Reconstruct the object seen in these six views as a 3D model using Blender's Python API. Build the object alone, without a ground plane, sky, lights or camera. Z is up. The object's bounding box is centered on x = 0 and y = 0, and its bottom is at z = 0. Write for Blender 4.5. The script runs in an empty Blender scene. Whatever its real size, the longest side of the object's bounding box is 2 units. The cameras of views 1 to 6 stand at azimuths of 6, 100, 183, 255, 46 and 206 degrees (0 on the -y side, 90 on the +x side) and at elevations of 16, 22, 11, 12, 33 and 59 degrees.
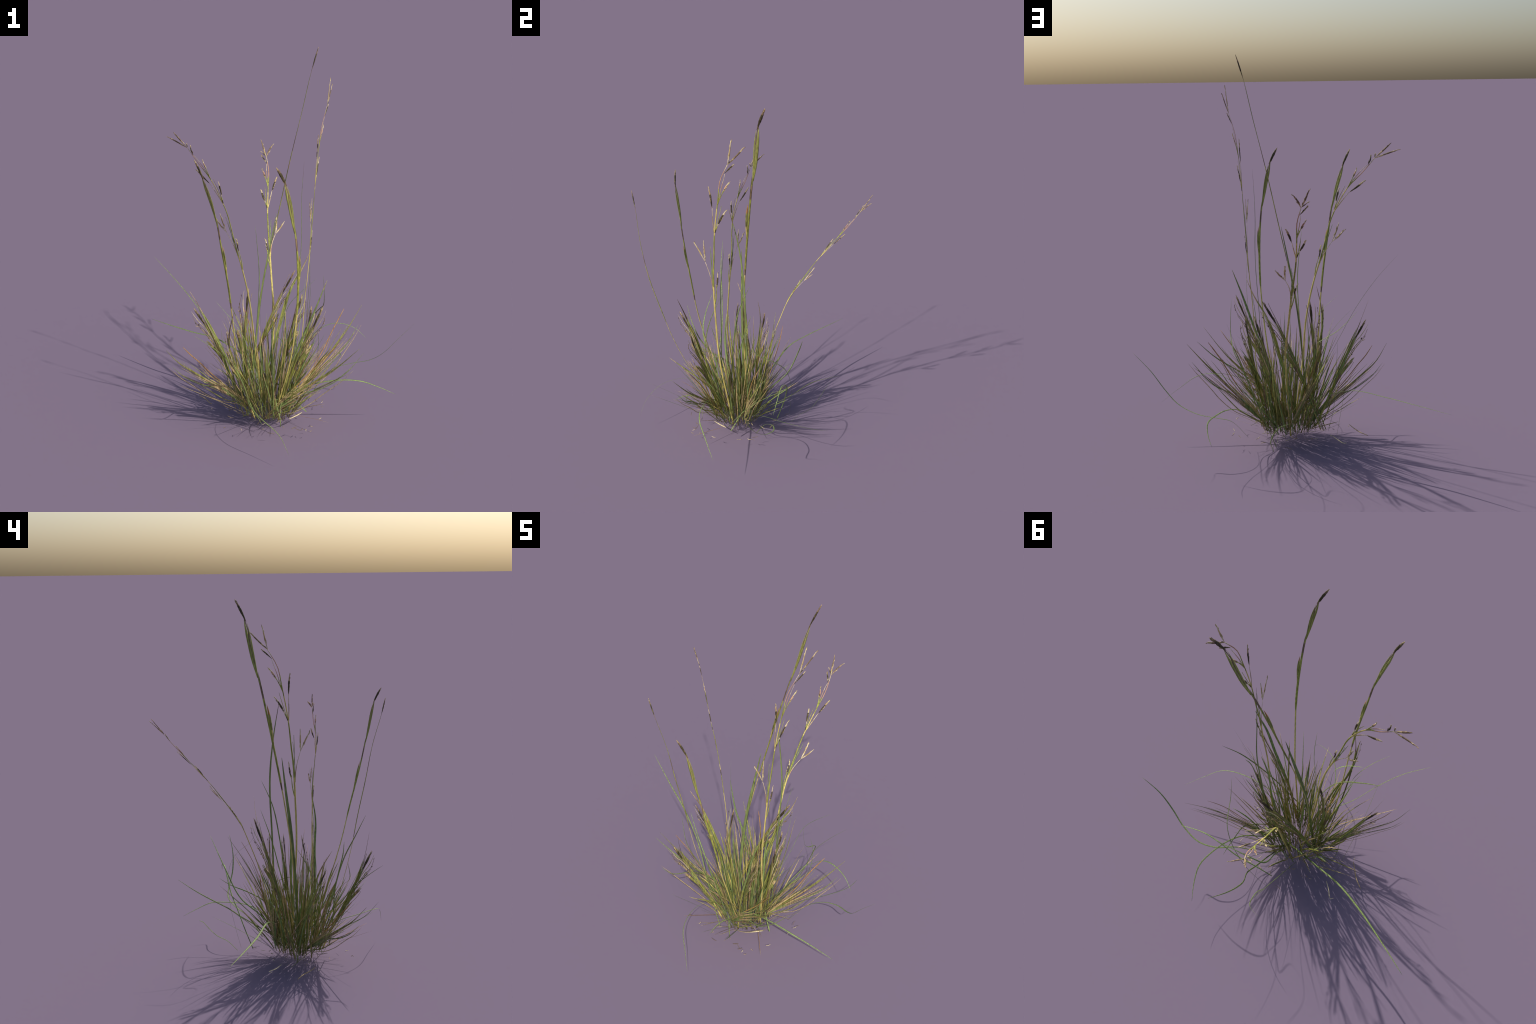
"""A wild grass tuft: three tall plumed stalks, three open panicles, tillers with
dark seed heads, long arching leaf blades, a dense base of leaves and dry straw."""
import bpy, math
import numpy as np
from mathutils import Vector

rng = np.random.default_rng(20)
SOIL = 0.064                      # height of the crown the stems grow from
CROWN = np.array((0.01, -0.120, SOIL))

# ------------------------------------------------------------------ materials
def material(name, base, dark, light, rough=0.62, leaf=0.0, grain=1.0):
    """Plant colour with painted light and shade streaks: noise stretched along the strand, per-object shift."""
    m = bpy.data.materials.new(name); m.use_nodes = True
    nt = m.node_tree; N = nt.nodes; K = nt.links; N.clear()
    out = N.new('ShaderNodeOutputMaterial'); bs = N.new('ShaderNodeBsdfPrincipled')
    tc = N.new('ShaderNodeTexCoord'); mp = N.new('ShaderNodeMapping')
    mp.inputs['Scale'].default_value = (170, 170, 16)
    nz = N.new('ShaderNodeTexNoise'); nz.inputs['Scale'].default_value = 1.0
    nz.inputs['Detail'].default_value = 3.0
    cr = N.new('ShaderNodeValToRGB'); e = cr.color_ramp.elements
    e[0].position = 0.30; e[0].color = (*dark, 1)
    e[1].position = 0.72; e[1].color = (*light, 1)
    c = e.new(0.5); c.color = (*base, 1)
    oi = N.new('ShaderNodeObjectInfo'); mr = N.new('ShaderNodeMapRange')
    mr.inputs['To Min'].default_value = 0.80; mr.inputs['To Max'].default_value = 1.18
    hs = N.new('ShaderNodeHueSaturation')
    hr = N.new('ShaderNodeMapRange')
    hr.inputs['To Min'].default_value = 0.488; hr.inputs['To Max'].default_value = 0.508
    fine = N.new('ShaderNodeTexNoise'); fine.inputs['Scale'].default_value = 260 * grain
    bp = N.new('ShaderNodeBump'); bp.inputs['Strength'].default_value = 0.25
    bp.inputs['Distance'].default_value = 0.001
    K.new(tc.outputs['Object'], mp.inputs['Vector']); K.new(mp.outputs['Vector'], nz.inputs['Vector'])
    K.new(tc.outputs['Object'], fine.inputs['Vector'])
    K.new(nz.outputs['Fac'], cr.inputs['Fac']); K.new(cr.outputs['Color'], hs.inputs['Color'])
    K.new(oi.outputs['Random'], mr.inputs['Value']); K.new(mr.outputs['Result'], hs.inputs['Value'])
    K.new(oi.outputs['Random'], hr.inputs['Value']); K.new(hr.outputs['Result'], hs.inputs['Hue'])
    K.new(hs.outputs['Color'], bs.inputs['Base Color'])
    K.new(fine.outputs['Fac'], bp.inputs['Height']); K.new(bp.outputs['Normal'], bs.inputs['Normal'])
    bs.inputs['Roughness'].default_value = rough
    bs.inputs['Specular IOR Level'].default_value = 0.25
    if leaf:
        tr = N.new('ShaderNodeBsdfTranslucent'); mx = N.new('ShaderNodeMixShader')
        mx.inputs[0].default_value = leaf
        K.new(hs.outputs['Color'], tr.inputs['Color'])
        K.new(bs.outputs[0], mx.inputs[1]); K.new(tr.outputs[0], mx.inputs[2])
        K.new(mx.outputs[0], out.inputs['Surface'])
    else:
        K.new(bs.outputs[0], out.inputs['Surface'])
    return m

def shades(c, d, l):
    return tuple(x * d for x in c), tuple(min(1, x * l) for x in c)

MAT = {}
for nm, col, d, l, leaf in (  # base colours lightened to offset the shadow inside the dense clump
        ('leaf_green',   (0.255, 0.335, 0.112), 0.62, 1.40, 0.22),
        ('leaf_olive',   (0.325, 0.332, 0.092), 0.58, 1.45, 0.22),
        ('stem_green',   (0.310, 0.325, 0.066), 0.52, 1.55, 0.10),
        ('stem_yellow',  (0.640, 0.550, 0.165), 0.62, 1.25, 0.10),
        ('straw_tan',    (0.510, 0.390, 0.190), 0.55, 1.40, 0.16),
        ('straw_orange', (0.450, 0.255, 0.085), 0.65, 1.30, 0.10),
        ('straw_pale',   (0.680, 0.570, 0.345), 0.65, 1.20, 0.10),
        ('dry_brown',    (0.215, 0.155, 0.085), 0.52, 1.60, 0.08),
        ('seed_dark',    (0.066, 0.054, 0.024), 0.50, 2.60, 0.0),
        ('rosy_stalk',   (0.480, 0.290, 0.170), 0.70, 1.20, 0.0)):
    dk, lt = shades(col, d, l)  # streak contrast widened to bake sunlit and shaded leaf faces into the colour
    MAT[nm] = material(nm, col, dk, lt, leaf=leaf)

# ------------------------------------------------------------------ geometry
def smooth_curve(ctrl, n):
    """Catmull-Rom through control points, resampled evenly by length."""
    C = np.asarray(ctrl, float)
    if len(C) == 2: C = np.array([C[0], C.mean(0), C[1]])
    K = len(C); P = np.vstack([2 * C[0] - C[1], C, 2 * C[-1] - C[-2]])
    t = np.linspace(0, K - 1, max(40, 12 * K)); i = np.minimum(t.astype(int), K - 2); f = (t - i)[:, None]
    a, b, c, d = P[i], P[i + 1], P[i + 2], P[i + 3]
    S = .5 * (2 * b + (c - a) * f + (2 * a - 5 * b + 4 * c - d) * f ** 2 + (3 * b - a - 3 * c + d) * f ** 3)
    L = np.r_[0, np.cumsum(np.linalg.norm(np.diff(S, axis=0), axis=1))]
    q = np.linspace(0, L[-1], n)
    return np.c_[np.interp(q, L, S[:, 0]), np.interp(q, L, S[:, 1]), np.interp(q, L, S[:, 2])]

def unit(v):
    v = np.asarray(v, float); return v / (np.linalg.norm(v) + 1e-12)

LEAF_SECTION = ((-1, .30), (-.5, .42), (0, .20), (.5, .42), (1, .30), (.5, -.05), (0, -.30), (-.5, -.05))
STEM_SECTION = tuple((math.cos(k * math.pi / 3), math.sin(k * math.pi / 3)) for k in range(6))
HEAD_SECTION = tuple((math.cos(k * math.pi / 4), .45 * math.sin(k * math.pi / 4)) for k in range(8))
FLAT_STEM = tuple((math.cos(k * math.pi / 4), .36 * math.sin(k * math.pi / 4)) for k in range(8))

def sweep(ctrl, width, profile, section=LEAF_SECTION, depth=.35, side=None, twist=0., n=None, ragged=0.):
    """Loft a cross-section along a tip-to-base spine; profile(u) scales the width."""
    ctrl = np.asarray(ctrl, float)
    length = np.linalg.norm(np.diff(ctrl, axis=0), axis=1).sum()
    n = n or int(np.clip(length / .025, 7, 46))
    S = smooth_curve(ctrl, n); T = np.gradient(S, axis=0)
    T /= np.linalg.norm(T, axis=1)[:, None] + 1e-12
    if side is None:                       # leaf surface faces away from the crown
        out = S.mean(0) - CROWN; out[2] = 0
        side = np.cross(unit(out + 1e-6), (0, 0, 1)) + np.array((0, 0, .8))
    V = []; m = len(section); sd = unit(side)
    for i in range(n):
        u = i / (n - 1); s = sd - T[i] * (sd @ T[i])
        if np.linalg.norm(s) < .05: s = np.cross(T[i], (0.3, 0.2, 0.93))
        s = unit(s); sd = s; b = np.cross(T[i], s)
        if twist:
            a = twist * u; s, b = s * math.cos(a) + b * math.sin(a), b * math.cos(a) - s * math.sin(a)
        w = .5 * width * max(profile(u), .02)
        if ragged: w *= 1 + ragged * rng.uniform(-1, 1)
        for x, y in section:
            V.append(S[i] + s * (w * x) + b * (w * depth * y if section is LEAF_SECTION else w * y))
    F = []
    for i in range(n - 1):
        for k in range(m):
            F.append((i * m + k, i * m + (k + 1) % m, (i + 1) * m + (k + 1) % m, (i + 1) * m + k))
    F.append(tuple(range(m))[::-1]); F.append(tuple((n - 1) * m + k for k in range(m)))
    rows = [i / (n - 1) for i in range(n - 1) for _ in range(m)] + [0., 1.]
    return V, F, rows

def blade_profile(u):      # pointed tip, full middle, narrower foot
    return min(1., .10 + .9 * (u / .26) ** .7) * (1 - .30 * max(0, u - .6) / .4)
def stem_profile(u):
    return .55 + .45 * min(1., u / .5)
def even_profile(u):
    return min(1., .35 + u / .12)
def spindle_profile(u):    # seed head: widest just past the middle
    return max(.06, math.sin(math.pi * min(1, .06 + .92 * u)) ** .8)
def stub_profile(u):       # sheath cut off square, frayed at the end
    return 1.0 if u < .25 else 1 - .75 * (u - .25) / .75

TOP = bpy.data.objects.new('grass_tuft', None)
bpy.context.scene.collection.objects.link(TOP)
TOP['label'] = 'wild grass tuft with tall seed stalks and dry straw'
TOP['category'] = 'grass'
TOP.location = (0, 0, 0)

def add(name, parts, parent=None, stuff=False):
    """parts: list of (geometry, material bands); band = (from u, material name)."""
    V, F, MI, mats = [], [], [], []
    for (v, f, rows), bands in parts:
        if isinstance(bands, str): bands = ((0., bands),)
        o = len(V); V += v
        for face, u in zip(f, rows):
            F.append(tuple(o + k for k in face))
            nm = [b for a, b in bands if u >= a - 1e-6][-1]
            if nm not in mats: mats.append(nm)
            MI.append(mats.index(nm))
    me = bpy.data.meshes.new(name)
    me.from_pydata([tuple(map(float, p)) for p in V], [], F)
    for nm in mats: me.materials.append(MAT[nm])
    me.polygons.foreach_set('material_index', MI)
    me.polygons.foreach_set('use_smooth', [True] * len(F))
    me.update()
    ob = bpy.data.objects.new(name, me)
    bpy.context.scene.collection.objects.link(ob)
    ob.parent = parent or TOP
    if stuff: ob['kind'] = 'stuff'
    return ob

def rooted(c):
    """Carry a spine on down to the crown if it stops short of it."""
    c = [np.asarray(p, float) for p in c]
    z = c[-1][2]
    if .082 < z < .24:
        d = unit(c[-1] - c[-2]); d[2] = min(d[2], -.35)
        step = min((z - SOIL) / -d[2], .2); c.append(c[-1] + d * step)
    return c

def along(c, n=200):
    S = smooth_curve(c, n); L = np.r_[0, np.cumsum(np.linalg.norm(np.diff(S, axis=0), axis=1))]
    def at(h):             # height above the foot, measured along the spine
        h = L[-1] - h
        if h < 0: return S[0] + unit(S[0] - S[1]) * -h
        return np.array([np.interp(h, L, S[:, k]) for k in range(3)])
    return at, L[-1]

# ------------------------------------------------------------------ tall stalks
def panicle(spine, across, n1, scale, fork):
    """Open panicle. n1: distance from the tip to the whorl node; scale: node to top fork."""
    spine = rooted(spine); at, length = along(spine); A = unit(across)
    n1 = length - n1
    P = lambda h, t: at(n1 + h * scale) + A * (t * scale)
    top = n1 + 1.0 * scale
    stem_pts = [at(h) for h in np.linspace(top, 0, 16)]
    node_u = lambda h: 1 - (n1 + h * scale) / top
    stem = add('panicle_stem', [(sweep(stem_pts, .0100, lambda u: .38 + .62 * min(1, u / .5), FLAT_STEM, side=A, n=44),
        ((0, 'straw_pale'), (node_u(.93), 'rosy_stalk'), (node_u(.66), 'stem_green'), (node_u(.40), 'stem_yellow'),
         (node_u(.0), 'stem_green'), (node_u(-.75), 'stem_yellow')))])
    def spikelet(a, b, w=.0085, mats=((0, 'straw_pale'), (.12, 'dry_brown'), (.3, 'seed_dark'), (.75, 'straw_tan'))):
        a, b = np.asarray(a), np.asarray(b); mid = (a + b) / 2 + A * .004 * rng.uniform(-1, 1)
        parts = [(sweep([b, mid, a], w, spindle_profile, HEAD_SECTION, side=A, n=12, ragged=.18), mats)]
        d = unit(b - a); L = np.linalg.norm(b - a)
        for k in range(int(L / .011)):    # overlapping scales standing off the spike
            p = a + (b - a) * rng.uniform(.12, .95); s = A * rng.choice((-1, 1)) + rng.normal(0, .15, 3)
            q = p + d * .016 + unit(s) * .0034
            parts.append((sweep([q, (p + q) / 2 + unit(s) * .001, p], .0032, spindle_profile, STEM_SECTION, n=5),
                          rng.choice(('straw_pale', 'straw_tan', 'dry_brown', 'stem_yellow'), p=(.35, .35, .2, .1))))
        add('spikelet', parts, stem)
    def twig(pts, w, mats):
        add('branchlet', [(sweep(pts[::-1], w * 1.25, stem_profile, FLAT_STEM, side=A), mats)], stem)
    pale = ((0, 'straw_pale'), (.25, 'straw_tan'), (.6, 'straw_pale'))
    # top fork
    f = fork
    spikelet(P(1.0, 0), P(1.33, 0.0), mats=pale if f < 0 else ((0, 'dry_brown'), (.5, 'straw_tan'), (.8, 'straw_pale')))
    spikelet(P(1.0, 0), P(1.28, .185 * f), mats=((0, 'straw_tan'), (.2, 'dry_brown'), (.6, 'straw_tan'), (.85, 'stem_yellow')))
    spikelet(P(1.01, 0), P(1.085, -.055), .006)
    # second thin stalk beside the stem with its own spikelet
    twig([P(.44, -.005), P(.62, -.03), P(.80, -.035), P(.86, -.02)], .0028, ((0, 'straw_pale'), (.25, 'rosy_stalk'), (.55, 'stem_green')))
    spikelet(P(.86, -.012), P(1.03, -.085), .0075, ((0, 'straw_tan'), (.15, 'seed_dark')))
    # upper node
    twig([P(.40, 0), P(.48, -.02), P(.565, -.05)], .0042, 'stem_green')
    spikelet(P(.55, -.045), P(.745, -.12), .0085, ((0, 'straw_pale'), (.22, 'rosy_stalk'), (.5, 'dry_brown'), (.7, 'stem_green')))
    twig([P(.41, 0), P(.50, -.025), P(.57, -.035)], .002, 'stem_green')
    # whorl node
    twig([P(0, .005), P(.16, .035), P(.34, .066)], .0036, ((0, 'straw_pale'), (.3, 'straw_tan'), (.7, 'stem_yellow')))
    spikelet(P(.33, .066), P(.63, .14), .0100, ((0, 'straw_pale'), (.18, 'straw_tan'), (.3, 'seed_dark'), (.85, 'straw_tan')))
    twig([P(0, -.005), P(.05, -.018), P(.10, -.035)], .0055, ((0, 'stem_green'), (.5, 'seed_dark')))
    spikelet(P(.09, -.032), P(.345, -.122), .0105, ((0, 'straw_pale'), (.25, 'seed_dark'), (.8, 'straw_pale')))
    twig([P(.02, -.008), P(.2, -.035), P(.395, -.053)], .0026, 'stem_green')
    # low branch with two spikelets
    twig([P(-.86, .01), P(-.72, .025), P(-.60, .055), P(-.45, .117)], .0034, ((0, 'straw_pale'), (.35, 'rosy_stalk'), (.75, 'stem_yellow')))
    spikelet(P(-.45, .117), P(-.195, .283), .0082, pale)
    spikelet(P(-.45, .117), P(-.14, .15), .0082, pale)
    # lowest sessile spike and a bare leaf tip
    twig([P(-1.05, -.008), P(-.93, -.03), P(-.80, -.038)], .0046, 'stem_green')
    spikelet(P(-.82, -.036), P(-.57, -.058), .0085, ((0, 'straw_pale'), (.25, 'seed_dark'), (.7, 'stem_green')))
    twig([P(-.62, .008), P(-.42, .035), P(-.21, .055)], .0028, 'leaf_green')
    twig([P(-1.0, .0), P(-.6, .022), P(-.30, .03)], .0026, 'leaf_green')
    return stem

def plumed_stalk(spine, across, node):
    """Closed plume on a leafy stalk. node: distance from tip to the stem joint."""
    spine = rooted(spine); at, length = along(spine); A = unit(across)
    P = lambda s, t: at(length - s * node) + A * (t * node)
    top = .09
    pts = [P(s, 0) for s in np.linspace(top, 1, 14)] + [at(h) for h in np.linspace(length - node * 1.08, 0, 8)]
    fr = (1 - top) * node / (length - top * node)
    stem = add('plumed_stem', [(sweep(pts, .0112, lambda u: .42 + .58 * min(1, max(0, u - .10) / .2) if u < fr else .66,
        FLAT_STEM, side=A, n=46), ((0, 'dry_brown'), (.06, 'leaf_olive'), (.19, 'dry_brown'), (.24, 'stem_green'), (fr - .02, 'dry_brown'),
        (fr, 'stem_yellow'), (fr + (1 - fr) * .8, 'stem_green')))])
    parts = [(sweep([P(0, .0), P(.05, -.001), P(.13, -.004)], .0140, spindle_profile, HEAD_SECTION, side=A, n=14, ragged=.15),
              ((0, 'straw_tan'), (.12, 'dry_brown'), (.3, 'seed_dark'), (.8, 'dry_brown')))]
    for k in range(24):                       # hairs of the plume
        s = rng.uniform(.03, .125); t = rng.uniform(-.005, .005); h = rng.uniform(.018, .04)
        o = rng.uniform(-.004, .004)
        a, b = P(s, t), P(max(s - h, .004), t + o)
        parts.append((sweep([b, (a + b) / 2, a], .0026, spindle_profile, STEM_SECTION, n=6),
                      rng.choice(('seed_dark', 'dry_brown', 'straw_tan', 'leaf_olive'), p=(.35, .3, .2, .15))))
    add('plume', parts, stem)
    leaf = lambda name, pts, w, mats: add(name, [(sweep(pts, w * node, blade_profile, side=A, depth=.5), mats)], stem)
    leaf('flag_leaf', [P(.118, .004), P(.19, .0105), P(.27, .010), P(.34, .008), P(.43, .001)], .0145, ((0, 'leaf_olive'), (.75, 'stem_green')))
    leaf('flag_leaf', [P(.17, .001), P(.24, .004), P(.31, .003), P(.40, 0)], .006, 'dry_brown')
    leaf('flag_leaf', [P(.13, -.006), P(.22, -.006), P(.30, -.005), P(.42, 0)], .006, 'leaf_olive')
    leaf('sheath_leaf', [P(.578, -.012), P(.64, -.0125), P(.69, -.011), P(.74, -.006), P(.80, -.001)], .0125,
         ((0, 'straw_orange'), (.15, 'leaf_olive'), (.6, 'stem_yellow')))
    leaf('sheath_leaf', [P(.40, -.006), P(.50, -.004), P(.60, -.003), P(.72, 0)], .0055, 'seed_dark')
    return stem

panicle([(0.291, -0.007, 1.846), (0.279, -0.033, 1.720), (0.255, -0.085, 1.618), (0.240, -0.109, 1.483), (0.231, -0.135, 1.343), (0.224, -0.148, 1.206), (0.215, -0.163, 1.058), (0.204, -0.169, 0.879), (0.188, -0.171, 0.700), (0.181, -0.168, 0.543), (0.173, -0.153, 0.384), (0.149, -0.137, 0.226), (0.130, -0.122, 0.066)],
        (-.12, -.96, .15), 0.548, 0.414, -1)
panicle([(-0.526, -0.022, 1.575), (-0.444, -0.050, 1.497), (-0.385, -0.075, 1.424), (-0.312, -0.112, 1.345), (-0.253, -0.135, 1.243), (-0.214, -0.140, 1.147), (-0.184, -0.141, 1.020), (-0.142, -0.154, 0.879), (-0.107, -0.164, 0.733), (-0.085, -0.173, 0.587), (-0.073, -0.157, 0.422), (-0.051, -0.140, 0.249), (-0.025, -0.124, 0.073)],
        (-.757, .584, -.293), 0.472, 0.347, 1)
panicle([(-0.132, 0.687, 1.424), (-0.080, 0.583, 1.291), (-0.070, 0.476, 1.170), (-0.062, 0.374, 1.051), (-0.046, 0.289, 0.936), (-0.029, 0.212, 0.821), (-0.012, 0.152, 0.681), (0.005, 0.098, 0.538), (0.003, 0.063, 0.380), (-0.004, 0.026, 0.218), (-0.012, -0.010, 0.053)],
        (.985, .10, -.13), 0.461, 0.344, 1)
plumed_stalk([(0.220, 0.164, 1.996), (0.186, 0.112, 1.868), (0.145, 0.080, 1.674), (0.092, 0.038, 1.438), (0.040, -0.002, 1.180), (-0.012, -0.037, 0.925), (-0.061, -0.062, 0.672), (-0.074, -0.072, 0.470), (-0.064, -0.071, 0.265), (-0.045, -0.072, 0.062)],
             (-.09, .985, -.14), 1.02)
plumed_stalk([(0.076, -0.630, 1.505), (0.122, -0.602, 1.408), (0.157, -0.581, 1.228), (0.175, -0.545, 1.030), (0.173, -0.487, 0.814), (0.155, -0.430, 0.612), (0.125, -0.357, 0.422), (0.081, -0.282, 0.240), (0.038, -0.196, 0.063)],
             (-.929, -.335, -.158), 0.79)
plumed_stalk([(-0.326, -0.483, 1.506), (-0.284, -0.479, 1.408), (-0.236, -0.452, 1.240), (-0.207, -0.429, 1.054), (-0.180, -0.398, 0.856), (-0.162, -0.367, 0.652), (-0.152, -0.320, 0.454), (-0.137, -0.269, 0.258), (-0.107, -0.207, 0.065)],
             (-.88, .466, -.076), 0.78)

# ------------------------------------------------------------------ leaf blades
def leaf_blade(spine, width, mats='leaf_green', side=None, profile=blade_profile, root=True, depth=.55):
    return add('leaf_blade', [(sweep(rooted(spine) if root else spine, width, profile, side=side, depth=depth), mats)])

leaf_blade([(0.779, 0.083, 0.526), (0.692, 0.083, 0.430), (0.619, 0.104, 0.339), (0.544, 0.143, 0.275), (0.445, 0.176, 0.237), (0.349, 0.157, 0.210), (0.277, 0.099, 0.167), (0.207, 0.031, 0.060)],
           0.0070, 'leaf_green')
leaf_blade([(0.523, 0.192, 0.386), (0.454, 0.207, 0.441), (0.360, 0.214, 0.464), (0.275, 0.221, 0.435), (0.191, 0.220, 0.362), (0.100, 0.201, 0.279), (0.047, 0.174, 0.181), (0.048, 0.130, 0.064)],
           0.0066, 'leaf_green', side=(.1, 1, .25))
leaf_blade([(0.686, -0.118, 0.190), (0.588, -0.177, 0.256), (0.485, -0.231, 0.309), (0.349, -0.246, 0.310), (0.191, -0.238, 0.262), (0.036, -0.229, 0.167)],
           0.0072, 'leaf_green', side=(.25, .95, .2))
leaf_blade([(-0.778, 0.462, 0.351), (-0.632, 0.352, 0.354), (-0.484, 0.247, 0.358), (-0.334, 0.160, 0.360), (-0.178, 0.084, 0.303), (-0.023, 0.000, 0.222), (0.129, -0.081, 0.117)],
           0.0100, 'leaf_green', side=(.51, .86, .15))
leaf_blade([(-0.582, -0.281, 0.968), (-0.463, -0.276, 0.832), (-0.354, -0.255, 0.678), (-0.254, -0.247, 0.491), (-0.151, -0.274, 0.293), (-0.036, -0.297, 0.091)],
           0.0066, 'leaf_green')
leaf_blade([(-0.343, -0.481, 0.619), (-0.260, -0.436, 0.544), (-0.195, -0.375, 0.459), (-0.180, -0.297, 0.366), (-0.125, -0.197, 0.258), (-0.071, -0.099, 0.123)],
           0.0068, 'leaf_green')
leaf_blade([(-0.262, -0.292, 0.741), (-0.167, -0.322, 0.643), (-0.105, -0.327, 0.544), (-0.095, -0.297, 0.414), (-0.079, -0.252, 0.261), (-0.061, -0.206, 0.096)],
           0.0066, 'leaf_green')
leaf_blade([(-0.319, -0.470, 0.409), (-0.309, -0.398, 0.332), (-0.304, -0.283, 0.281), (-0.287, -0.165, 0.205), (-0.263, -0.051, 0.107)],
           0.0050, 'leaf_green')
leaf_blade([(0.229, 0.324, 0.691), (0.076, 0.276, 0.539), (0.041, 0.205, 0.381), (0.041, 0.100, 0.275), (0.033, -0.002, 0.167), (0.025, -0.107, 0.061)],
           0.0072, 'leaf_green')
leaf_blade([(0.196, 0.522, 0.463), (0.136, 0.429, 0.403), (0.106, 0.338, 0.349), (0.122, 0.256, 0.293), (0.108, 0.179, 0.236), (0.093, 0.096, 0.181), (0.075, 0.013, 0.123), (0.056, -0.072, 0.065)],
           0.0072, 'leaf_green')
leaf_blade([(0.338, 0.471, 0.188), (0.367, 0.383, 0.212), (0.378, 0.294, 0.237), (0.351, 0.204, 0.240), (0.306, 0.116, 0.237), (0.251, 0.041, 0.211), (0.179, -0.018, 0.157), (0.104, -0.081, 0.097)],
           0.0066, 'leaf_green', side=(.6, -.5, .3))
leaf_blade([(0.155, -0.690, 0.098), (0.103, -0.657, 0.187), (0.000, -0.583, 0.240), (-0.070, -0.457, 0.249), (-0.085, -0.317, 0.221), (-0.064, -0.208, 0.097)],
           0.0042, 'leaf_green', side=(.9, .3, 0))
leaf_blade([(0.091, -0.477, 0.191), (0.088, -0.413, 0.219), (0.088, -0.350, 0.218), (0.076, -0.296, 0.174), (0.061, -0.250, 0.105)],
           0.0055, 'leaf_green')
leaf_blade([(0.002, -0.522, 0.427), (-0.000, -0.416, 0.343), (-0.014, -0.315, 0.253), (-0.029, -0.219, 0.159), (-0.042, -0.122, 0.065)],
           0.0080, ((0, 'straw_tan'), (.1, 'leaf_olive')))
leaf_blade([(0.505, -0.273, 0.484), (0.409, -0.320, 0.379), (0.271, -0.317, 0.293), (0.144, -0.304, 0.192), (0.021, -0.289, 0.079)],
           0.0066, 'leaf_green')
leaf_blade([(0.308, -0.301, 0.877), (0.255, -0.309, 0.730), (0.201, -0.287, 0.582), (0.142, -0.268, 0.424), (0.095, -0.252, 0.249), (0.065, -0.238, 0.061)],
           0.0135, ((0, 'leaf_olive'), (.05, 'leaf_green'), (.55, 'leaf_olive'), (.8, 'stem_yellow')))
leaf_blade([(0.198, 0.032, 0.997), (0.207, -0.037, 0.839), (0.200, -0.072, 0.660), (0.186, -0.096, 0.470), (0.166, -0.119, 0.273), (0.142, -0.141, 0.074)],
           0.0075, 'leaf_green')
leaf_blade([(-0.035, 0.452, 0.299), (0.022, 0.418, 0.265), (0.054, 0.380, 0.212), (0.070, 0.332, 0.157), (0.072, 0.269, 0.116), (0.062, 0.217, 0.059)],
           0.0052, 'leaf_green', root=False)
leaf_blade([(0.027, -0.037, 1.154), (-0.013, -0.051, 0.943), (-0.049, -0.068, 0.730), (-0.072, -0.079, 0.512), (-0.087, -0.090, 0.291), (-0.100, -0.101, 0.069)],
           0.0165, 'leaf_green', side=(.5, .85, 0))
leaf_blade([(0.190, -0.108, 0.822), (0.169, -0.130, 0.645), (0.157, -0.128, 0.458), (0.134, -0.126, 0.266), (0.110, -0.123, 0.072)],
           0.0120, 'leaf_green')
leaf_blade([(0.296, 0.033, 0.469), (0.244, 0.004, 0.374), (0.191, -0.010, 0.278), (0.150, -0.011, 0.174), (0.105, -0.017, 0.069)],
           0.0075, 'leaf_green')
leaf_blade([(-0.256, -0.144, 0.539), (-0.254, -0.125, 0.450), (-0.247, -0.097, 0.362), (-0.244, -0.069, 0.270), (-0.233, -0.054, 0.171), (-0.208, -0.047, 0.067)],
           0.0075, 'leaf_green', root=False)
leaf_blade([(0.053, -0.297, 0.219), (0.059, -0.303, 0.180), (0.069, -0.311, 0.143), (0.080, -0.319, 0.106), (0.082, -0.319, 0.063)],
           0.0058, 'leaf_green', root=False)
leaf_blade([(0.278, 0.040, 0.796), (0.283, 0.061, 0.637), (0.259, 0.163, 0.567), (0.220, 0.216, 0.505), (0.177, 0.237, 0.416), (0.136, 0.238, 0.311), (0.094, 0.222, 0.196), (0.051, 0.198, 0.077)],
           0.0046, 'leaf_green')
leaf_blade([(0.169, -0.066, 1.440), (0.156, -0.026, 1.228), (0.157, -0.006, 0.988), (0.142, -0.012, 0.711), (0.132, -0.021, 0.410), (0.120, -0.032, 0.097)],
           0.0095, ((0, 'dry_brown'), (.06, 'leaf_green')), side=(.1, 1, 0))
leaf_blade([(-0.072, -0.160, 1.114), (-0.048, -0.190, 0.859), (-0.058, -0.203, 0.602), (-0.080, -0.220, 0.338), (-0.102, -0.234, 0.072)],
           0.0060, 'leaf_green')
leaf_blade([(0.197, 0.076, 0.910), (0.159, 0.078, 0.820), (0.094, 0.062, 0.694), (0.047, 0.027, 0.520), (-0.003, -0.014, 0.320), (-0.051, -0.055, 0.104)],
           0.0110, ((0, 'straw_tan'), (.12, 'leaf_olive'), (.5, 'leaf_green')))
leaf_blade([(-0.142, -0.484, 0.750), (-0.170, -0.448, 0.624), (-0.172, -0.406, 0.489), (-0.163, -0.351, 0.351), (-0.146, -0.291, 0.210), (-0.126, -0.228, 0.069)],
           0.0100, ((0, 'dry_brown'), (.2, 'leaf_olive')))
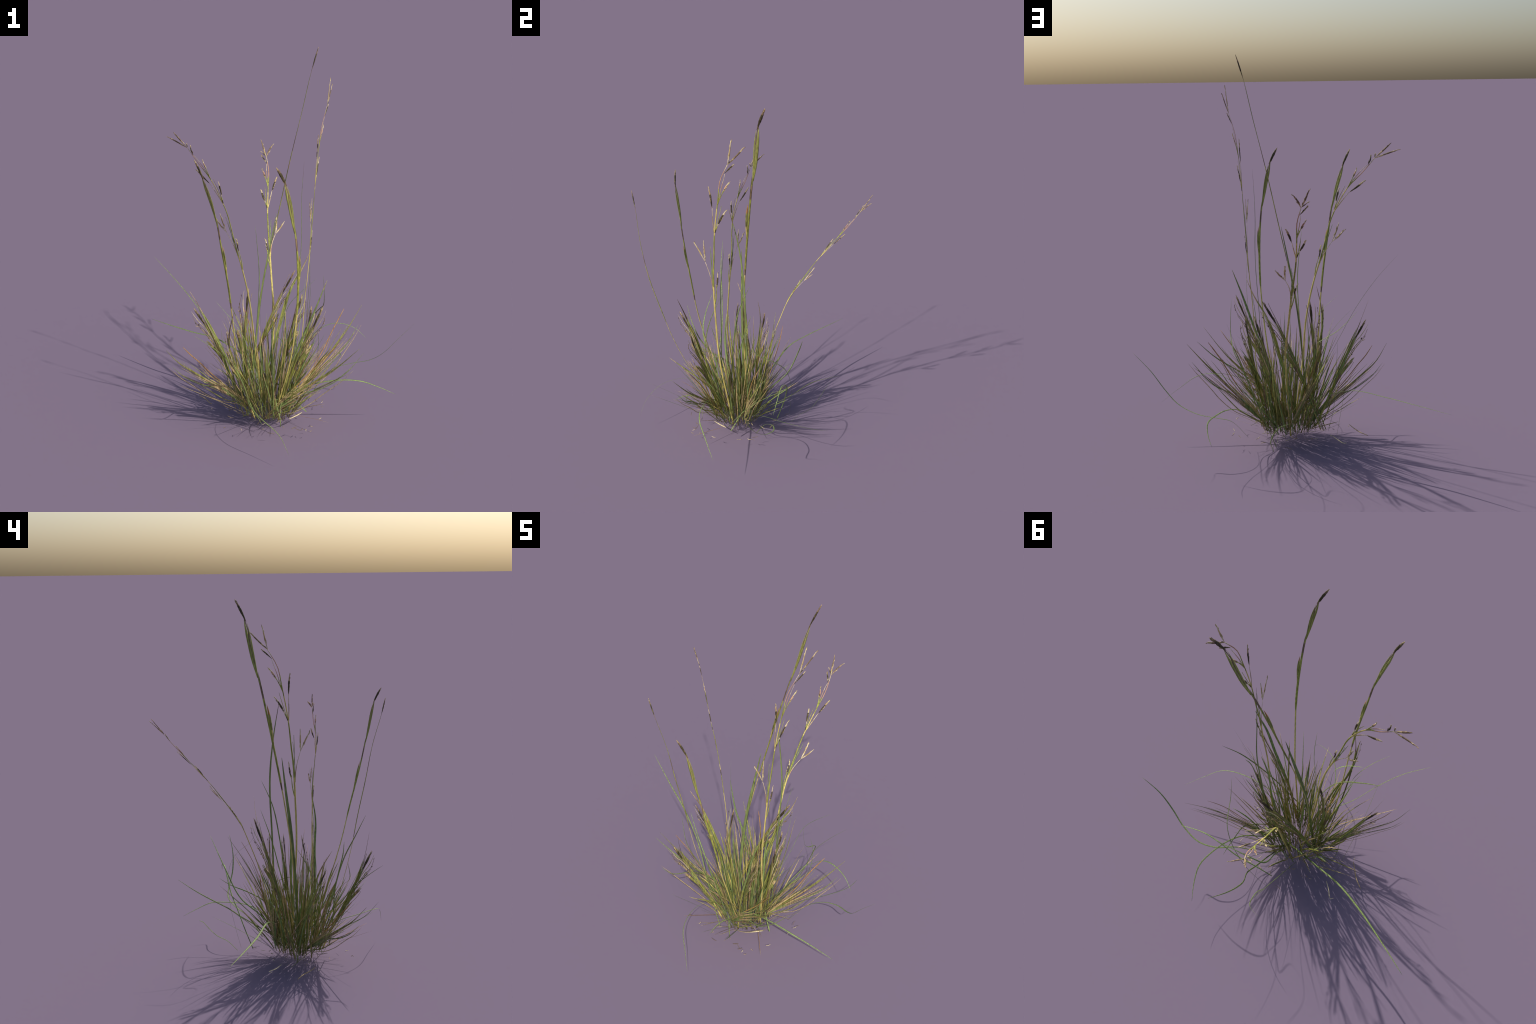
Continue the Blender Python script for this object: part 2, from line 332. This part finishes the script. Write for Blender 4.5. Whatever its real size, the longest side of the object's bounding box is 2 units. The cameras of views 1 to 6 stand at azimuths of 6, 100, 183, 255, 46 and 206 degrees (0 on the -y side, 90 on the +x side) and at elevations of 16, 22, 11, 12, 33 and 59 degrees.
leaf_blade([(-0.420, -0.166, 0.748), (-0.371, -0.120, 0.631), (-0.313, -0.099, 0.497), (-0.247, -0.083, 0.358), (-0.174, -0.069, 0.215), (-0.099, -0.057, 0.070)],
           0.0090, ((0, 'straw_tan'), (.18, 'leaf_olive')))

leaf_blade([(0.238, 0.273, 0.431), (0.250, 0.202, 0.378), (0.254, 0.111, 0.331), (0.255, 0.014, 0.268), (0.223, -0.067, 0.177), (0.175, -0.142, 0.074)],
           0.0060, 'leaf_green')
leaf_blade([(0.047, 0.231, 0.619), (0.057, 0.189, 0.542), (0.066, 0.142, 0.441), (0.067, 0.085, 0.321), (0.058, 0.013, 0.197), (0.046, -0.061, 0.070)],
           0.0085, ((0, 'straw_tan'), (.15, 'leaf_olive')))
leaf_blade([(-0.368, -0.274, 0.660), (-0.265, -0.325, 0.537), (-0.140, -0.329, 0.453), (-0.063, -0.310, 0.341), (-0.007, -0.259, 0.208), (0.046, -0.199, 0.069)],
           0.0060, 'leaf_green')
leaf_blade([(0.204, 0.036, 0.826), (0.208, -0.028, 0.643), (0.173, -0.069, 0.454), (0.128, -0.106, 0.261), (0.076, -0.139, 0.067)],
           0.0065, 'leaf_green')

# a frayed second lobe on each of the three broad flag leaves
def side_lobe(spine, start, end, off, width, mat):
    S = smooth_curve(rooted(spine), 80); out = unit((S[0] - S[-1]) * (1, 1, 0))
    T = unit(S[0] - S[-1]); A = unit(out - T * (out @ T))
    seg = S[int(start * 79):int(end * 79)]; n = len(seg)
    pts = [seg[int(u * (n - 1))] + A * off * math.sin(math.pi * (.15 + .85 * u)) for u in (0, .25, .5, .75, 1)]
    add('leaf_blade', [(sweep(pts, width, blade_profile, side=A, ragged=.2), mat)])

for off, w, m in ((-.008, .0070, 'leaf_olive'), (.008, .0040, 'leaf_green')):
    side_lobe([(0.197, 0.076, 0.910), (0.159, 0.078, 0.820), (0.094, 0.062, 0.694), (0.047, 0.027, 0.520), (-0.003, -0.014, 0.320), (-0.051, -0.055, 0.104)], .22, .72, off, w, m)
for off, w, m in ((-.008, .0070, 'leaf_olive'), (.008, .0040, 'leaf_green')):
    side_lobe([(-0.142, -0.484, 0.750), (-0.170, -0.448, 0.624), (-0.172, -0.406, 0.489), (-0.163, -0.351, 0.351), (-0.146, -0.291, 0.210), (-0.126, -0.228, 0.069)], .22, .72, off, w, m)
for off, w, m in ((-.008, .0070, 'leaf_olive'), (.008, .0040, 'leaf_green')):
    side_lobe([(-0.420, -0.166, 0.748), (-0.371, -0.120, 0.631), (-0.313, -0.099, 0.497), (-0.247, -0.083, 0.358), (-0.174, -0.069, 0.215), (-0.099, -0.057, 0.070)], .22, .72, off, w, m)

# ------------------------------------------------------------------ tillers
TILLERS = []
def card_frame(spine, across):
    """Plane of one shoot: (distance from the tip, offset across) -> point."""
    spine = rooted(spine); at, length = along(spine); A = np.asarray(across, float)
    tip_dir = unit(np.asarray(spine[0]) - np.asarray(spine[-1])); A = unit(A - tip_dir * (A @ tip_dir))
    def P(s, t): return at(length - s) + A * t
    return spine, P, A, length

def tiller(spine, across):
    """Leafy shoot ending in a dark, bristly seed head, with dry flowering stalks
    and a frayed, broken-off sheath hanging on its outer side."""
    spine, P, A, length = card_frame(spine, across); k = length / .65
    Q = lambda *st: [P(s * k, t * k) for s, t in st]
    foot = [P(s, 0) for s in np.linspace(.5 * k, length, 4)[1:]]
    body = lambda u: .22 + .78 * min(1, u / .22)
    shoot = add('tiller', [
        (sweep(spine, .0085, body, side=A, depth=.6), ((0, 'straw_orange'), (.04, 'dry_brown'), (.15, 'leaf_olive'), (.5, 'stem_green'), (.78, 'stem_yellow'))),
        (sweep(Q((.085, -.006), (.16, -.005), (.30, -.005), (.5, -.004)) + foot, .0055, blade_profile, side=A), ((0, 'dry_brown'), (.12, 'leaf_olive'), (.6, 'stem_yellow'))),
        (sweep(Q((.10, .006), (.18, .005), (.30, .005), (.5, .003)) + foot, .0055, blade_profile, side=A), ((0, 'dry_brown'), (.25, 'leaf_green')))])
    parts = [(sweep(Q((.004, 0), (.06, .0005), (.125, .001)), .0118 * k, spindle_profile, HEAD_SECTION, side=A, n=14, ragged=.12),
              ((0, 'straw_tan'), (.12, 'dry_brown'), (.25, 'seed_dark'), (.85, 'dry_brown')))]
    for q in range(12):
        s = rng.uniform(.03, .11); t = rng.uniform(-.004, .004)
        b, a = Q((s - rng.uniform(.02, .04), t + rng.uniform(-.005, .005)), (s, t))
        parts.append((sweep([b, (a + b) / 2, a], .003, spindle_profile, STEM_SECTION, n=5), rng.choice(('seed_dark', 'dry_brown', 'straw_tan'))))
    add('seed_head', parts, shoot)
    def stalk(pts, w, mat, seeds=0):
        pts = Q(*pts); g = [(sweep(pts, w, stem_profile, FLAT_STEM, side=A, n=16), mat)]
        c = smooth_curve(pts, 24)
        for q in range(seeds):
            a = c[rng.integers(0, 14)]; b = a + unit(c[0] - c[6]) * .014 + A * rng.normal(0, .005)
            g.append((sweep([b, (a + b) / 2, a], .0036, spindle_profile, STEM_SECTION, n=5), rng.choice(('dry_brown', 'straw_tan', 'seed_dark'))))
        add('dry_stalk', g, shoot)
    stalk(((.025, -.019), (.07, -.013), (.15, -.007), (.28, -.002)), .0038, 'dry_brown')
    stalk(((.045, .033), (.088, .037), (.148, .021), (.20, .014), (.30, .006)), .0034, 'dry_brown', 5)
    stalk(((.095, .041), (.151, .029), (.207, .019), (.32, .008)), .0034, 'dry_brown', 5)
    stalk(((.135, .030), (.19, .022), (.25, .014), (.34, .006)), .0060, 'straw_tan', 2)
    stalk(((.235, .050), (.285, .043), (.354, .022), (.50, .004)), .0030, 'dry_brown')
    add('leaf_blade', [(sweep(Q((.012, .022), (.06, .023), (.105, .018), (.14, .010), (.24, .004)), .0040, blade_profile, side=A), 'straw_pale')], shoot)
    st = [(sweep(Q((.232, .036), (.284, .021), (.346, .010), (.45, .003)), .0165 * k, stub_profile, side=A, depth=.5),
           ((0, 'straw_tan'), (.06, 'leaf_olive'), (.35, 'dry_brown'), (.6, 'leaf_olive')))]
    for q in range(8):
        t = rng.uniform(-.007, .007); b, a = Q((.232 - rng.uniform(.008, .022), .039 + t), (.25, .031 + t))
        st.append((sweep([b, (a + b) / 2, a], .0028, stem_profile, STEM_SECTION, n=4), rng.choice(('straw_tan', 'leaf_olive'))))
    add('cut_sheath', st, shoot)
    TILLERS.append((spine, A))

def dry_fan(spine, across):
    """Spreading fan of half-dry leaves: olive blade in the middle, orange straw
    along the upper edge, pale and tan wisps below."""
    spine, P, A, length = card_frame(spine, across); k = length / .65
    fan = add('leaf_blade', [(sweep(spine, .0080, lambda u: min(1, .12 + u / .35) * (1 - .45 * max(0, u - .6) / .4), side=A),
              ((0, 'leaf_olive'), (.42, 'straw_tan'), (.62, 'leaf_green')))])
    def wisp(name, st, w, mat, profile=blade_profile):
        s0, t0 = st[-1]; st = list(st)
        for f in (.4, .75, 1.0):
            st.append((s0 + (.63 - s0) * f, t0 * (1 - f)))
        pts = [P(min(s * k, length), t * k) for s, t in st]
        add(name, [(sweep(pts, w, profile, side=A), mat)], fan)
    wisp('straw', ((.075, .078), (.14, .073), (.21, .064), (.29, .046), (.40, .027)), .0052, (((0, 'straw_orange'), (.55, 'straw_tan'))), even_profile)
    wisp('leaf_blade', ((.205, .056), (.26, .045), (.32, .027)), .0040, 'straw_tan')
    wisp('leaf_blade', ((.16, .030), (.26, .021), (.33, .010)), .0036, 'leaf_olive')
    wisp('leaf_blade', ((.115, .012), (.172, .008), (.228, .004)), .0040, 'leaf_olive')
    wisp('leaf_blade', ((.094, -.040), (.156, -.043), (.196, -.047), (.26, -.043), (.305, -.036), (.36, -.018)), .0050, 'leaf_green')
    wisp('leaf_blade', ((.086, -.056), (.17, -.062), (.24, -.064), (.30, -.068), (.356, -.072), (.448, -.065)), .0034, 'straw_tan')
    wisp('leaf_blade', ((.206, -.022), (.275, -.016), (.33, -.016)), .0036, 'straw_tan')
    wisp('leaf_blade', ((.29, -.041), (.39, -.045), (.467, -.044)), .0050, 'leaf_olive')
    wisp('leaf_blade', ((.121, -.053), (.181, -.043), (.261, -.037), (.34, -.028)), .0036, 'dry_brown')
    wisp('leaf_blade', ((.33, -.015), (.40, -.012), (.48, -.008)), .0110, ((0, 'straw_tan'), (.4, 'leaf_green')))
    wisp('leaf_blade', ((.30, .012), (.38, .012), (.46, .010)), .0080, 'straw_tan')
    for q in range(5):
        s = rng.uniform(.12, .34); t = rng.uniform(-.06, .05)
        wisp('dry_stalk', ((s, t), (s + .08, t * .85), (s + .17, t * .6)), rng.uniform(.0022, .0036), pick('dry'))

PALETTES = {
    'green': (('leaf_green', .36), ('leaf_olive', .34), ('stem_green', .08), ('straw_tan', .16), ('dry_brown', .06)),
    'mixed': (('leaf_green', .27), ('leaf_olive', .30), ('straw_tan', .24), ('dry_brown', .11), ('stem_yellow', .08)),
    'dry':   (('straw_tan', .46), ('dry_brown', .28), ('straw_orange', .12), ('leaf_olive', .14)),
}
def pick(name):
    p = PALETTES[name]; return rng.choice([a for a, _ in p], p=[b for _, b in p])

tiller([(-0.405, -0.143, 0.646), (-0.343, -0.123, 0.539), (-0.288, -0.102, 0.427), (-0.239, -0.092, 0.310), (-0.193, -0.101, 0.189), (-0.140, -0.110, 0.068)],
       (-.91, -.07, -.41))
tiller([(-0.177, -0.484, 0.650), (-0.173, -0.439, 0.555), (-0.161, -0.390, 0.455), (-0.123, -0.350, 0.339), (-0.094, -0.294, 0.208), (-0.060, -0.245, 0.063)],
       (-.18, -.91, -.38))
tiller([(-0.113, -0.103, 0.756), (-0.126, -0.127, 0.582), (-0.136, -0.116, 0.401), (-0.123, -0.105, 0.230), (-0.101, -0.094, 0.061)],
       (-1, .04, .08))
tiller([(0.291, -0.299, 0.739), (0.241, -0.290, 0.620), (0.185, -0.270, 0.499), (0.138, -0.252, 0.364), (0.100, -0.229, 0.220), (0.060, -0.202, 0.073)],
       (.79, -.43, -.44))
tiller([(0.168, -0.003, 0.697), (0.126, 0.005, 0.552), (0.087, -0.006, 0.397), (0.048, -0.021, 0.236), (0.009, -0.038, 0.072)],
       (.95, .1, -.25))
tiller([(0.223, -0.103, 0.669), (0.202, -0.109, 0.517), (0.177, -0.115, 0.365), (0.146, -0.119, 0.215), (0.111, -0.124, 0.064)],
       (.98, .1, -.15))
tiller([(0.120, 0.099, 0.804), (0.030, 0.057, 0.634), (-0.044, 0.015, 0.455), (-0.109, -0.017, 0.266), (-0.168, -0.051, 0.073)],
       (.6, .6, -.4))
dry_fan([(-0.524, -0.316, 0.467), (-0.460, -0.268, 0.374), (-0.352, -0.225, 0.285), (-0.229, -0.177, 0.191), (-0.104, -0.126, 0.088)],
        (.55, .25, .79))
dry_fan([(0.490, 0.161, 0.596), (0.416, 0.090, 0.479), (0.319, 0.026, 0.348), (0.209, -0.021, 0.212), (0.097, -0.065, 0.073)],
        (-.73, -.25, .63))
dry_fan([(-0.256, 0.097, 0.631), (-0.191, 0.080, 0.488), (-0.124, 0.061, 0.345), (-0.056, 0.035, 0.204), (0.012, 0.006, 0.064)],
        (.59, .79, .17))
dry_fan([(0.481, -0.365, 0.542), (0.363, -0.318, 0.408), (0.234, -0.278, 0.295), (0.090, -0.265, 0.176), (-0.034, -0.207, 0.032)],
        (-.5, .45, .72))

# ------------------------------------------------------------------ filling growth
NAMED, LOOSE, CAP = [0], [], 190
def grow(pts, width, mat, tip=None):
    """One leaf; the first ones are objects of their own, the rest one mass."""
    a = rng.uniform(0, math.pi); side = (math.cos(a), math.sin(a), 0)
    bands = ((0, tip), (.16, mat)) if tip else mat
    g = sweep(pts, width, blade_profile, side=side, twist=rng.uniform(-.8, .8), depth=.45, n=12)
    if NAMED[0] < CAP and width > .0042:
        NAMED[0] += 1; add('leaf_blade', [(g, bands)])
    else:
        LOOSE.append((g, bands))

def companion(spine, side, count, spread, palette):
    """Leaves of the same shoot: follow its spine, fan out sideways, end at any height."""
    S = smooth_curve(rooted(spine), 60)[::-1]
    for k in range(count):
        e = rng.uniform(.30, 1.0) ** .8; off = rng.normal(0, .5) * spread
        dz = rng.normal(0, .25) * spread
        foot = np.r_[rng.normal(0, .022, 2), 0]
        pts = []
        for u in (0, .3, .55, .8, 1.0):
            p = S[int(u * e * 59)] + np.asarray(side) * off * u ** 1.3 * e + np.array((0, 0, dz)) * u * u + foot * (1 - u)
            p = p + rng.normal(0, .004, 3); p[2] = max(p[2], SOIL - .004); pts.append(p)
        grow(pts[::-1], rng.uniform(.0030, .0085), pick(palette), 'straw_tan' if rng.random() < .25 else None)

for sp, sd in TILLERS: companion(sp, sd, 5, .05, 'green')

def tussock(count, radius, lean, length, palette, width, droop=.25):
    for k in range(count):
        a = rng.uniform(0, 2 * math.pi); r = radius * math.sqrt(rng.random())
        foot = CROWN + (r * math.cos(a), r * math.sin(a), rng.uniform(-.01, .006))
        a += rng.normal(0, .45); th = math.radians(rng.uniform(*lean)) * (.55 + .45 * r / radius)
        L = rng.uniform(*length); h = np.array((math.cos(a), math.sin(a), 0)); p = foot.copy(); pts = [p.copy()]
        for s in range(4):
            p = p + L / 4 * (h * math.sin(th) + np.array((0, 0, 1)) * math.cos(th)); pts.append(p.copy())
            th += droop * rng.uniform(-.3, 1) * .5
        for q in pts: q[2] = max(q[2], SOIL)
        grow(pts[::-1], rng.uniform(*width), pick(palette), 'straw_tan' if rng.random() < .3 else None)

tussock(115, .14, (2, 30), (.28, .54), 'green', (.0035, .0080))
tussock(108, .145, (4, 44), (.14, .40), 'mixed', (.003, .0075))
tussock(26, .14, (38, 60), (.30, .50), 'mixed', (.0026, .0055), .12)
tussock(30, .12, (1, 20), (.46, .66), 'green', (.0032, .0062), .12)
tussock(20, .15, (60, 84), (.14, .34), 'dry', (.0024, .0045), .1)
add('dense_undergrowth', LOOSE, stuff=True)

# ------------------------------------------------------------------ litter
def litter(pts, width, mat):
    return (sweep(pts, width, lambda u: .6 + .4 * math.sin(math.pi * u), STEM_SECTION, n=8), mat)
add('fallen_straw', [litter([(.184, -.153, .073), (.152, -.195, .070), (.121, -.237, .072)], .0062, 'straw_pale')])
add('fallen_straw', [litter([(-.23, .047, .077), (-.262, .09, .07), (-.284, .131, .073), (-.30, .12, .07)], .0042, 'straw_pale')])
add('fallen_straw', [litter([(-.411, .013, .068), (-.37, -.03, .07), (-.34, -.08, .072), (-.319, -.113, .078)], .0048, 'straw_tan')])
bits = []
for k in range(48):
    a = rng.uniform(0, 2 * math.pi); r = .34 * math.sqrt(rng.uniform(.05, 1)); c = CROWN + (r * math.cos(a), r * math.sin(a), rng.uniform(-.004, .008))
    d = rng.normal(0, 1, 3) * (1, 1, .12); d = unit(d) * rng.uniform(.004, .020)
    bits.append(litter([c - d, c + rng.normal(0, .003, 3), c + d], rng.uniform(.0016, .0036), rng.choice(('straw_pale', 'straw_tan', 'dry_brown'))))
add('litter', bits, stuff=True)
roots = []
for k in range(16):
    a = rng.uniform(0, 2 * math.pi); r = .12 * math.sqrt(rng.random()); c = CROWN + (r * math.cos(a), r * math.sin(a), .01)
    e = c + (rng.normal(0, .02), rng.normal(0, .02), -(c[2]) * (1 if k == 0 else rng.uniform(.4, .95)))
    roots.append((sweep([e, (c + e) / 2 + rng.normal(0, .004, 3), c], .003, stem_profile, STEM_SECTION, n=6), 'dry_brown'))
add('root_fibres', roots, stuff=True)
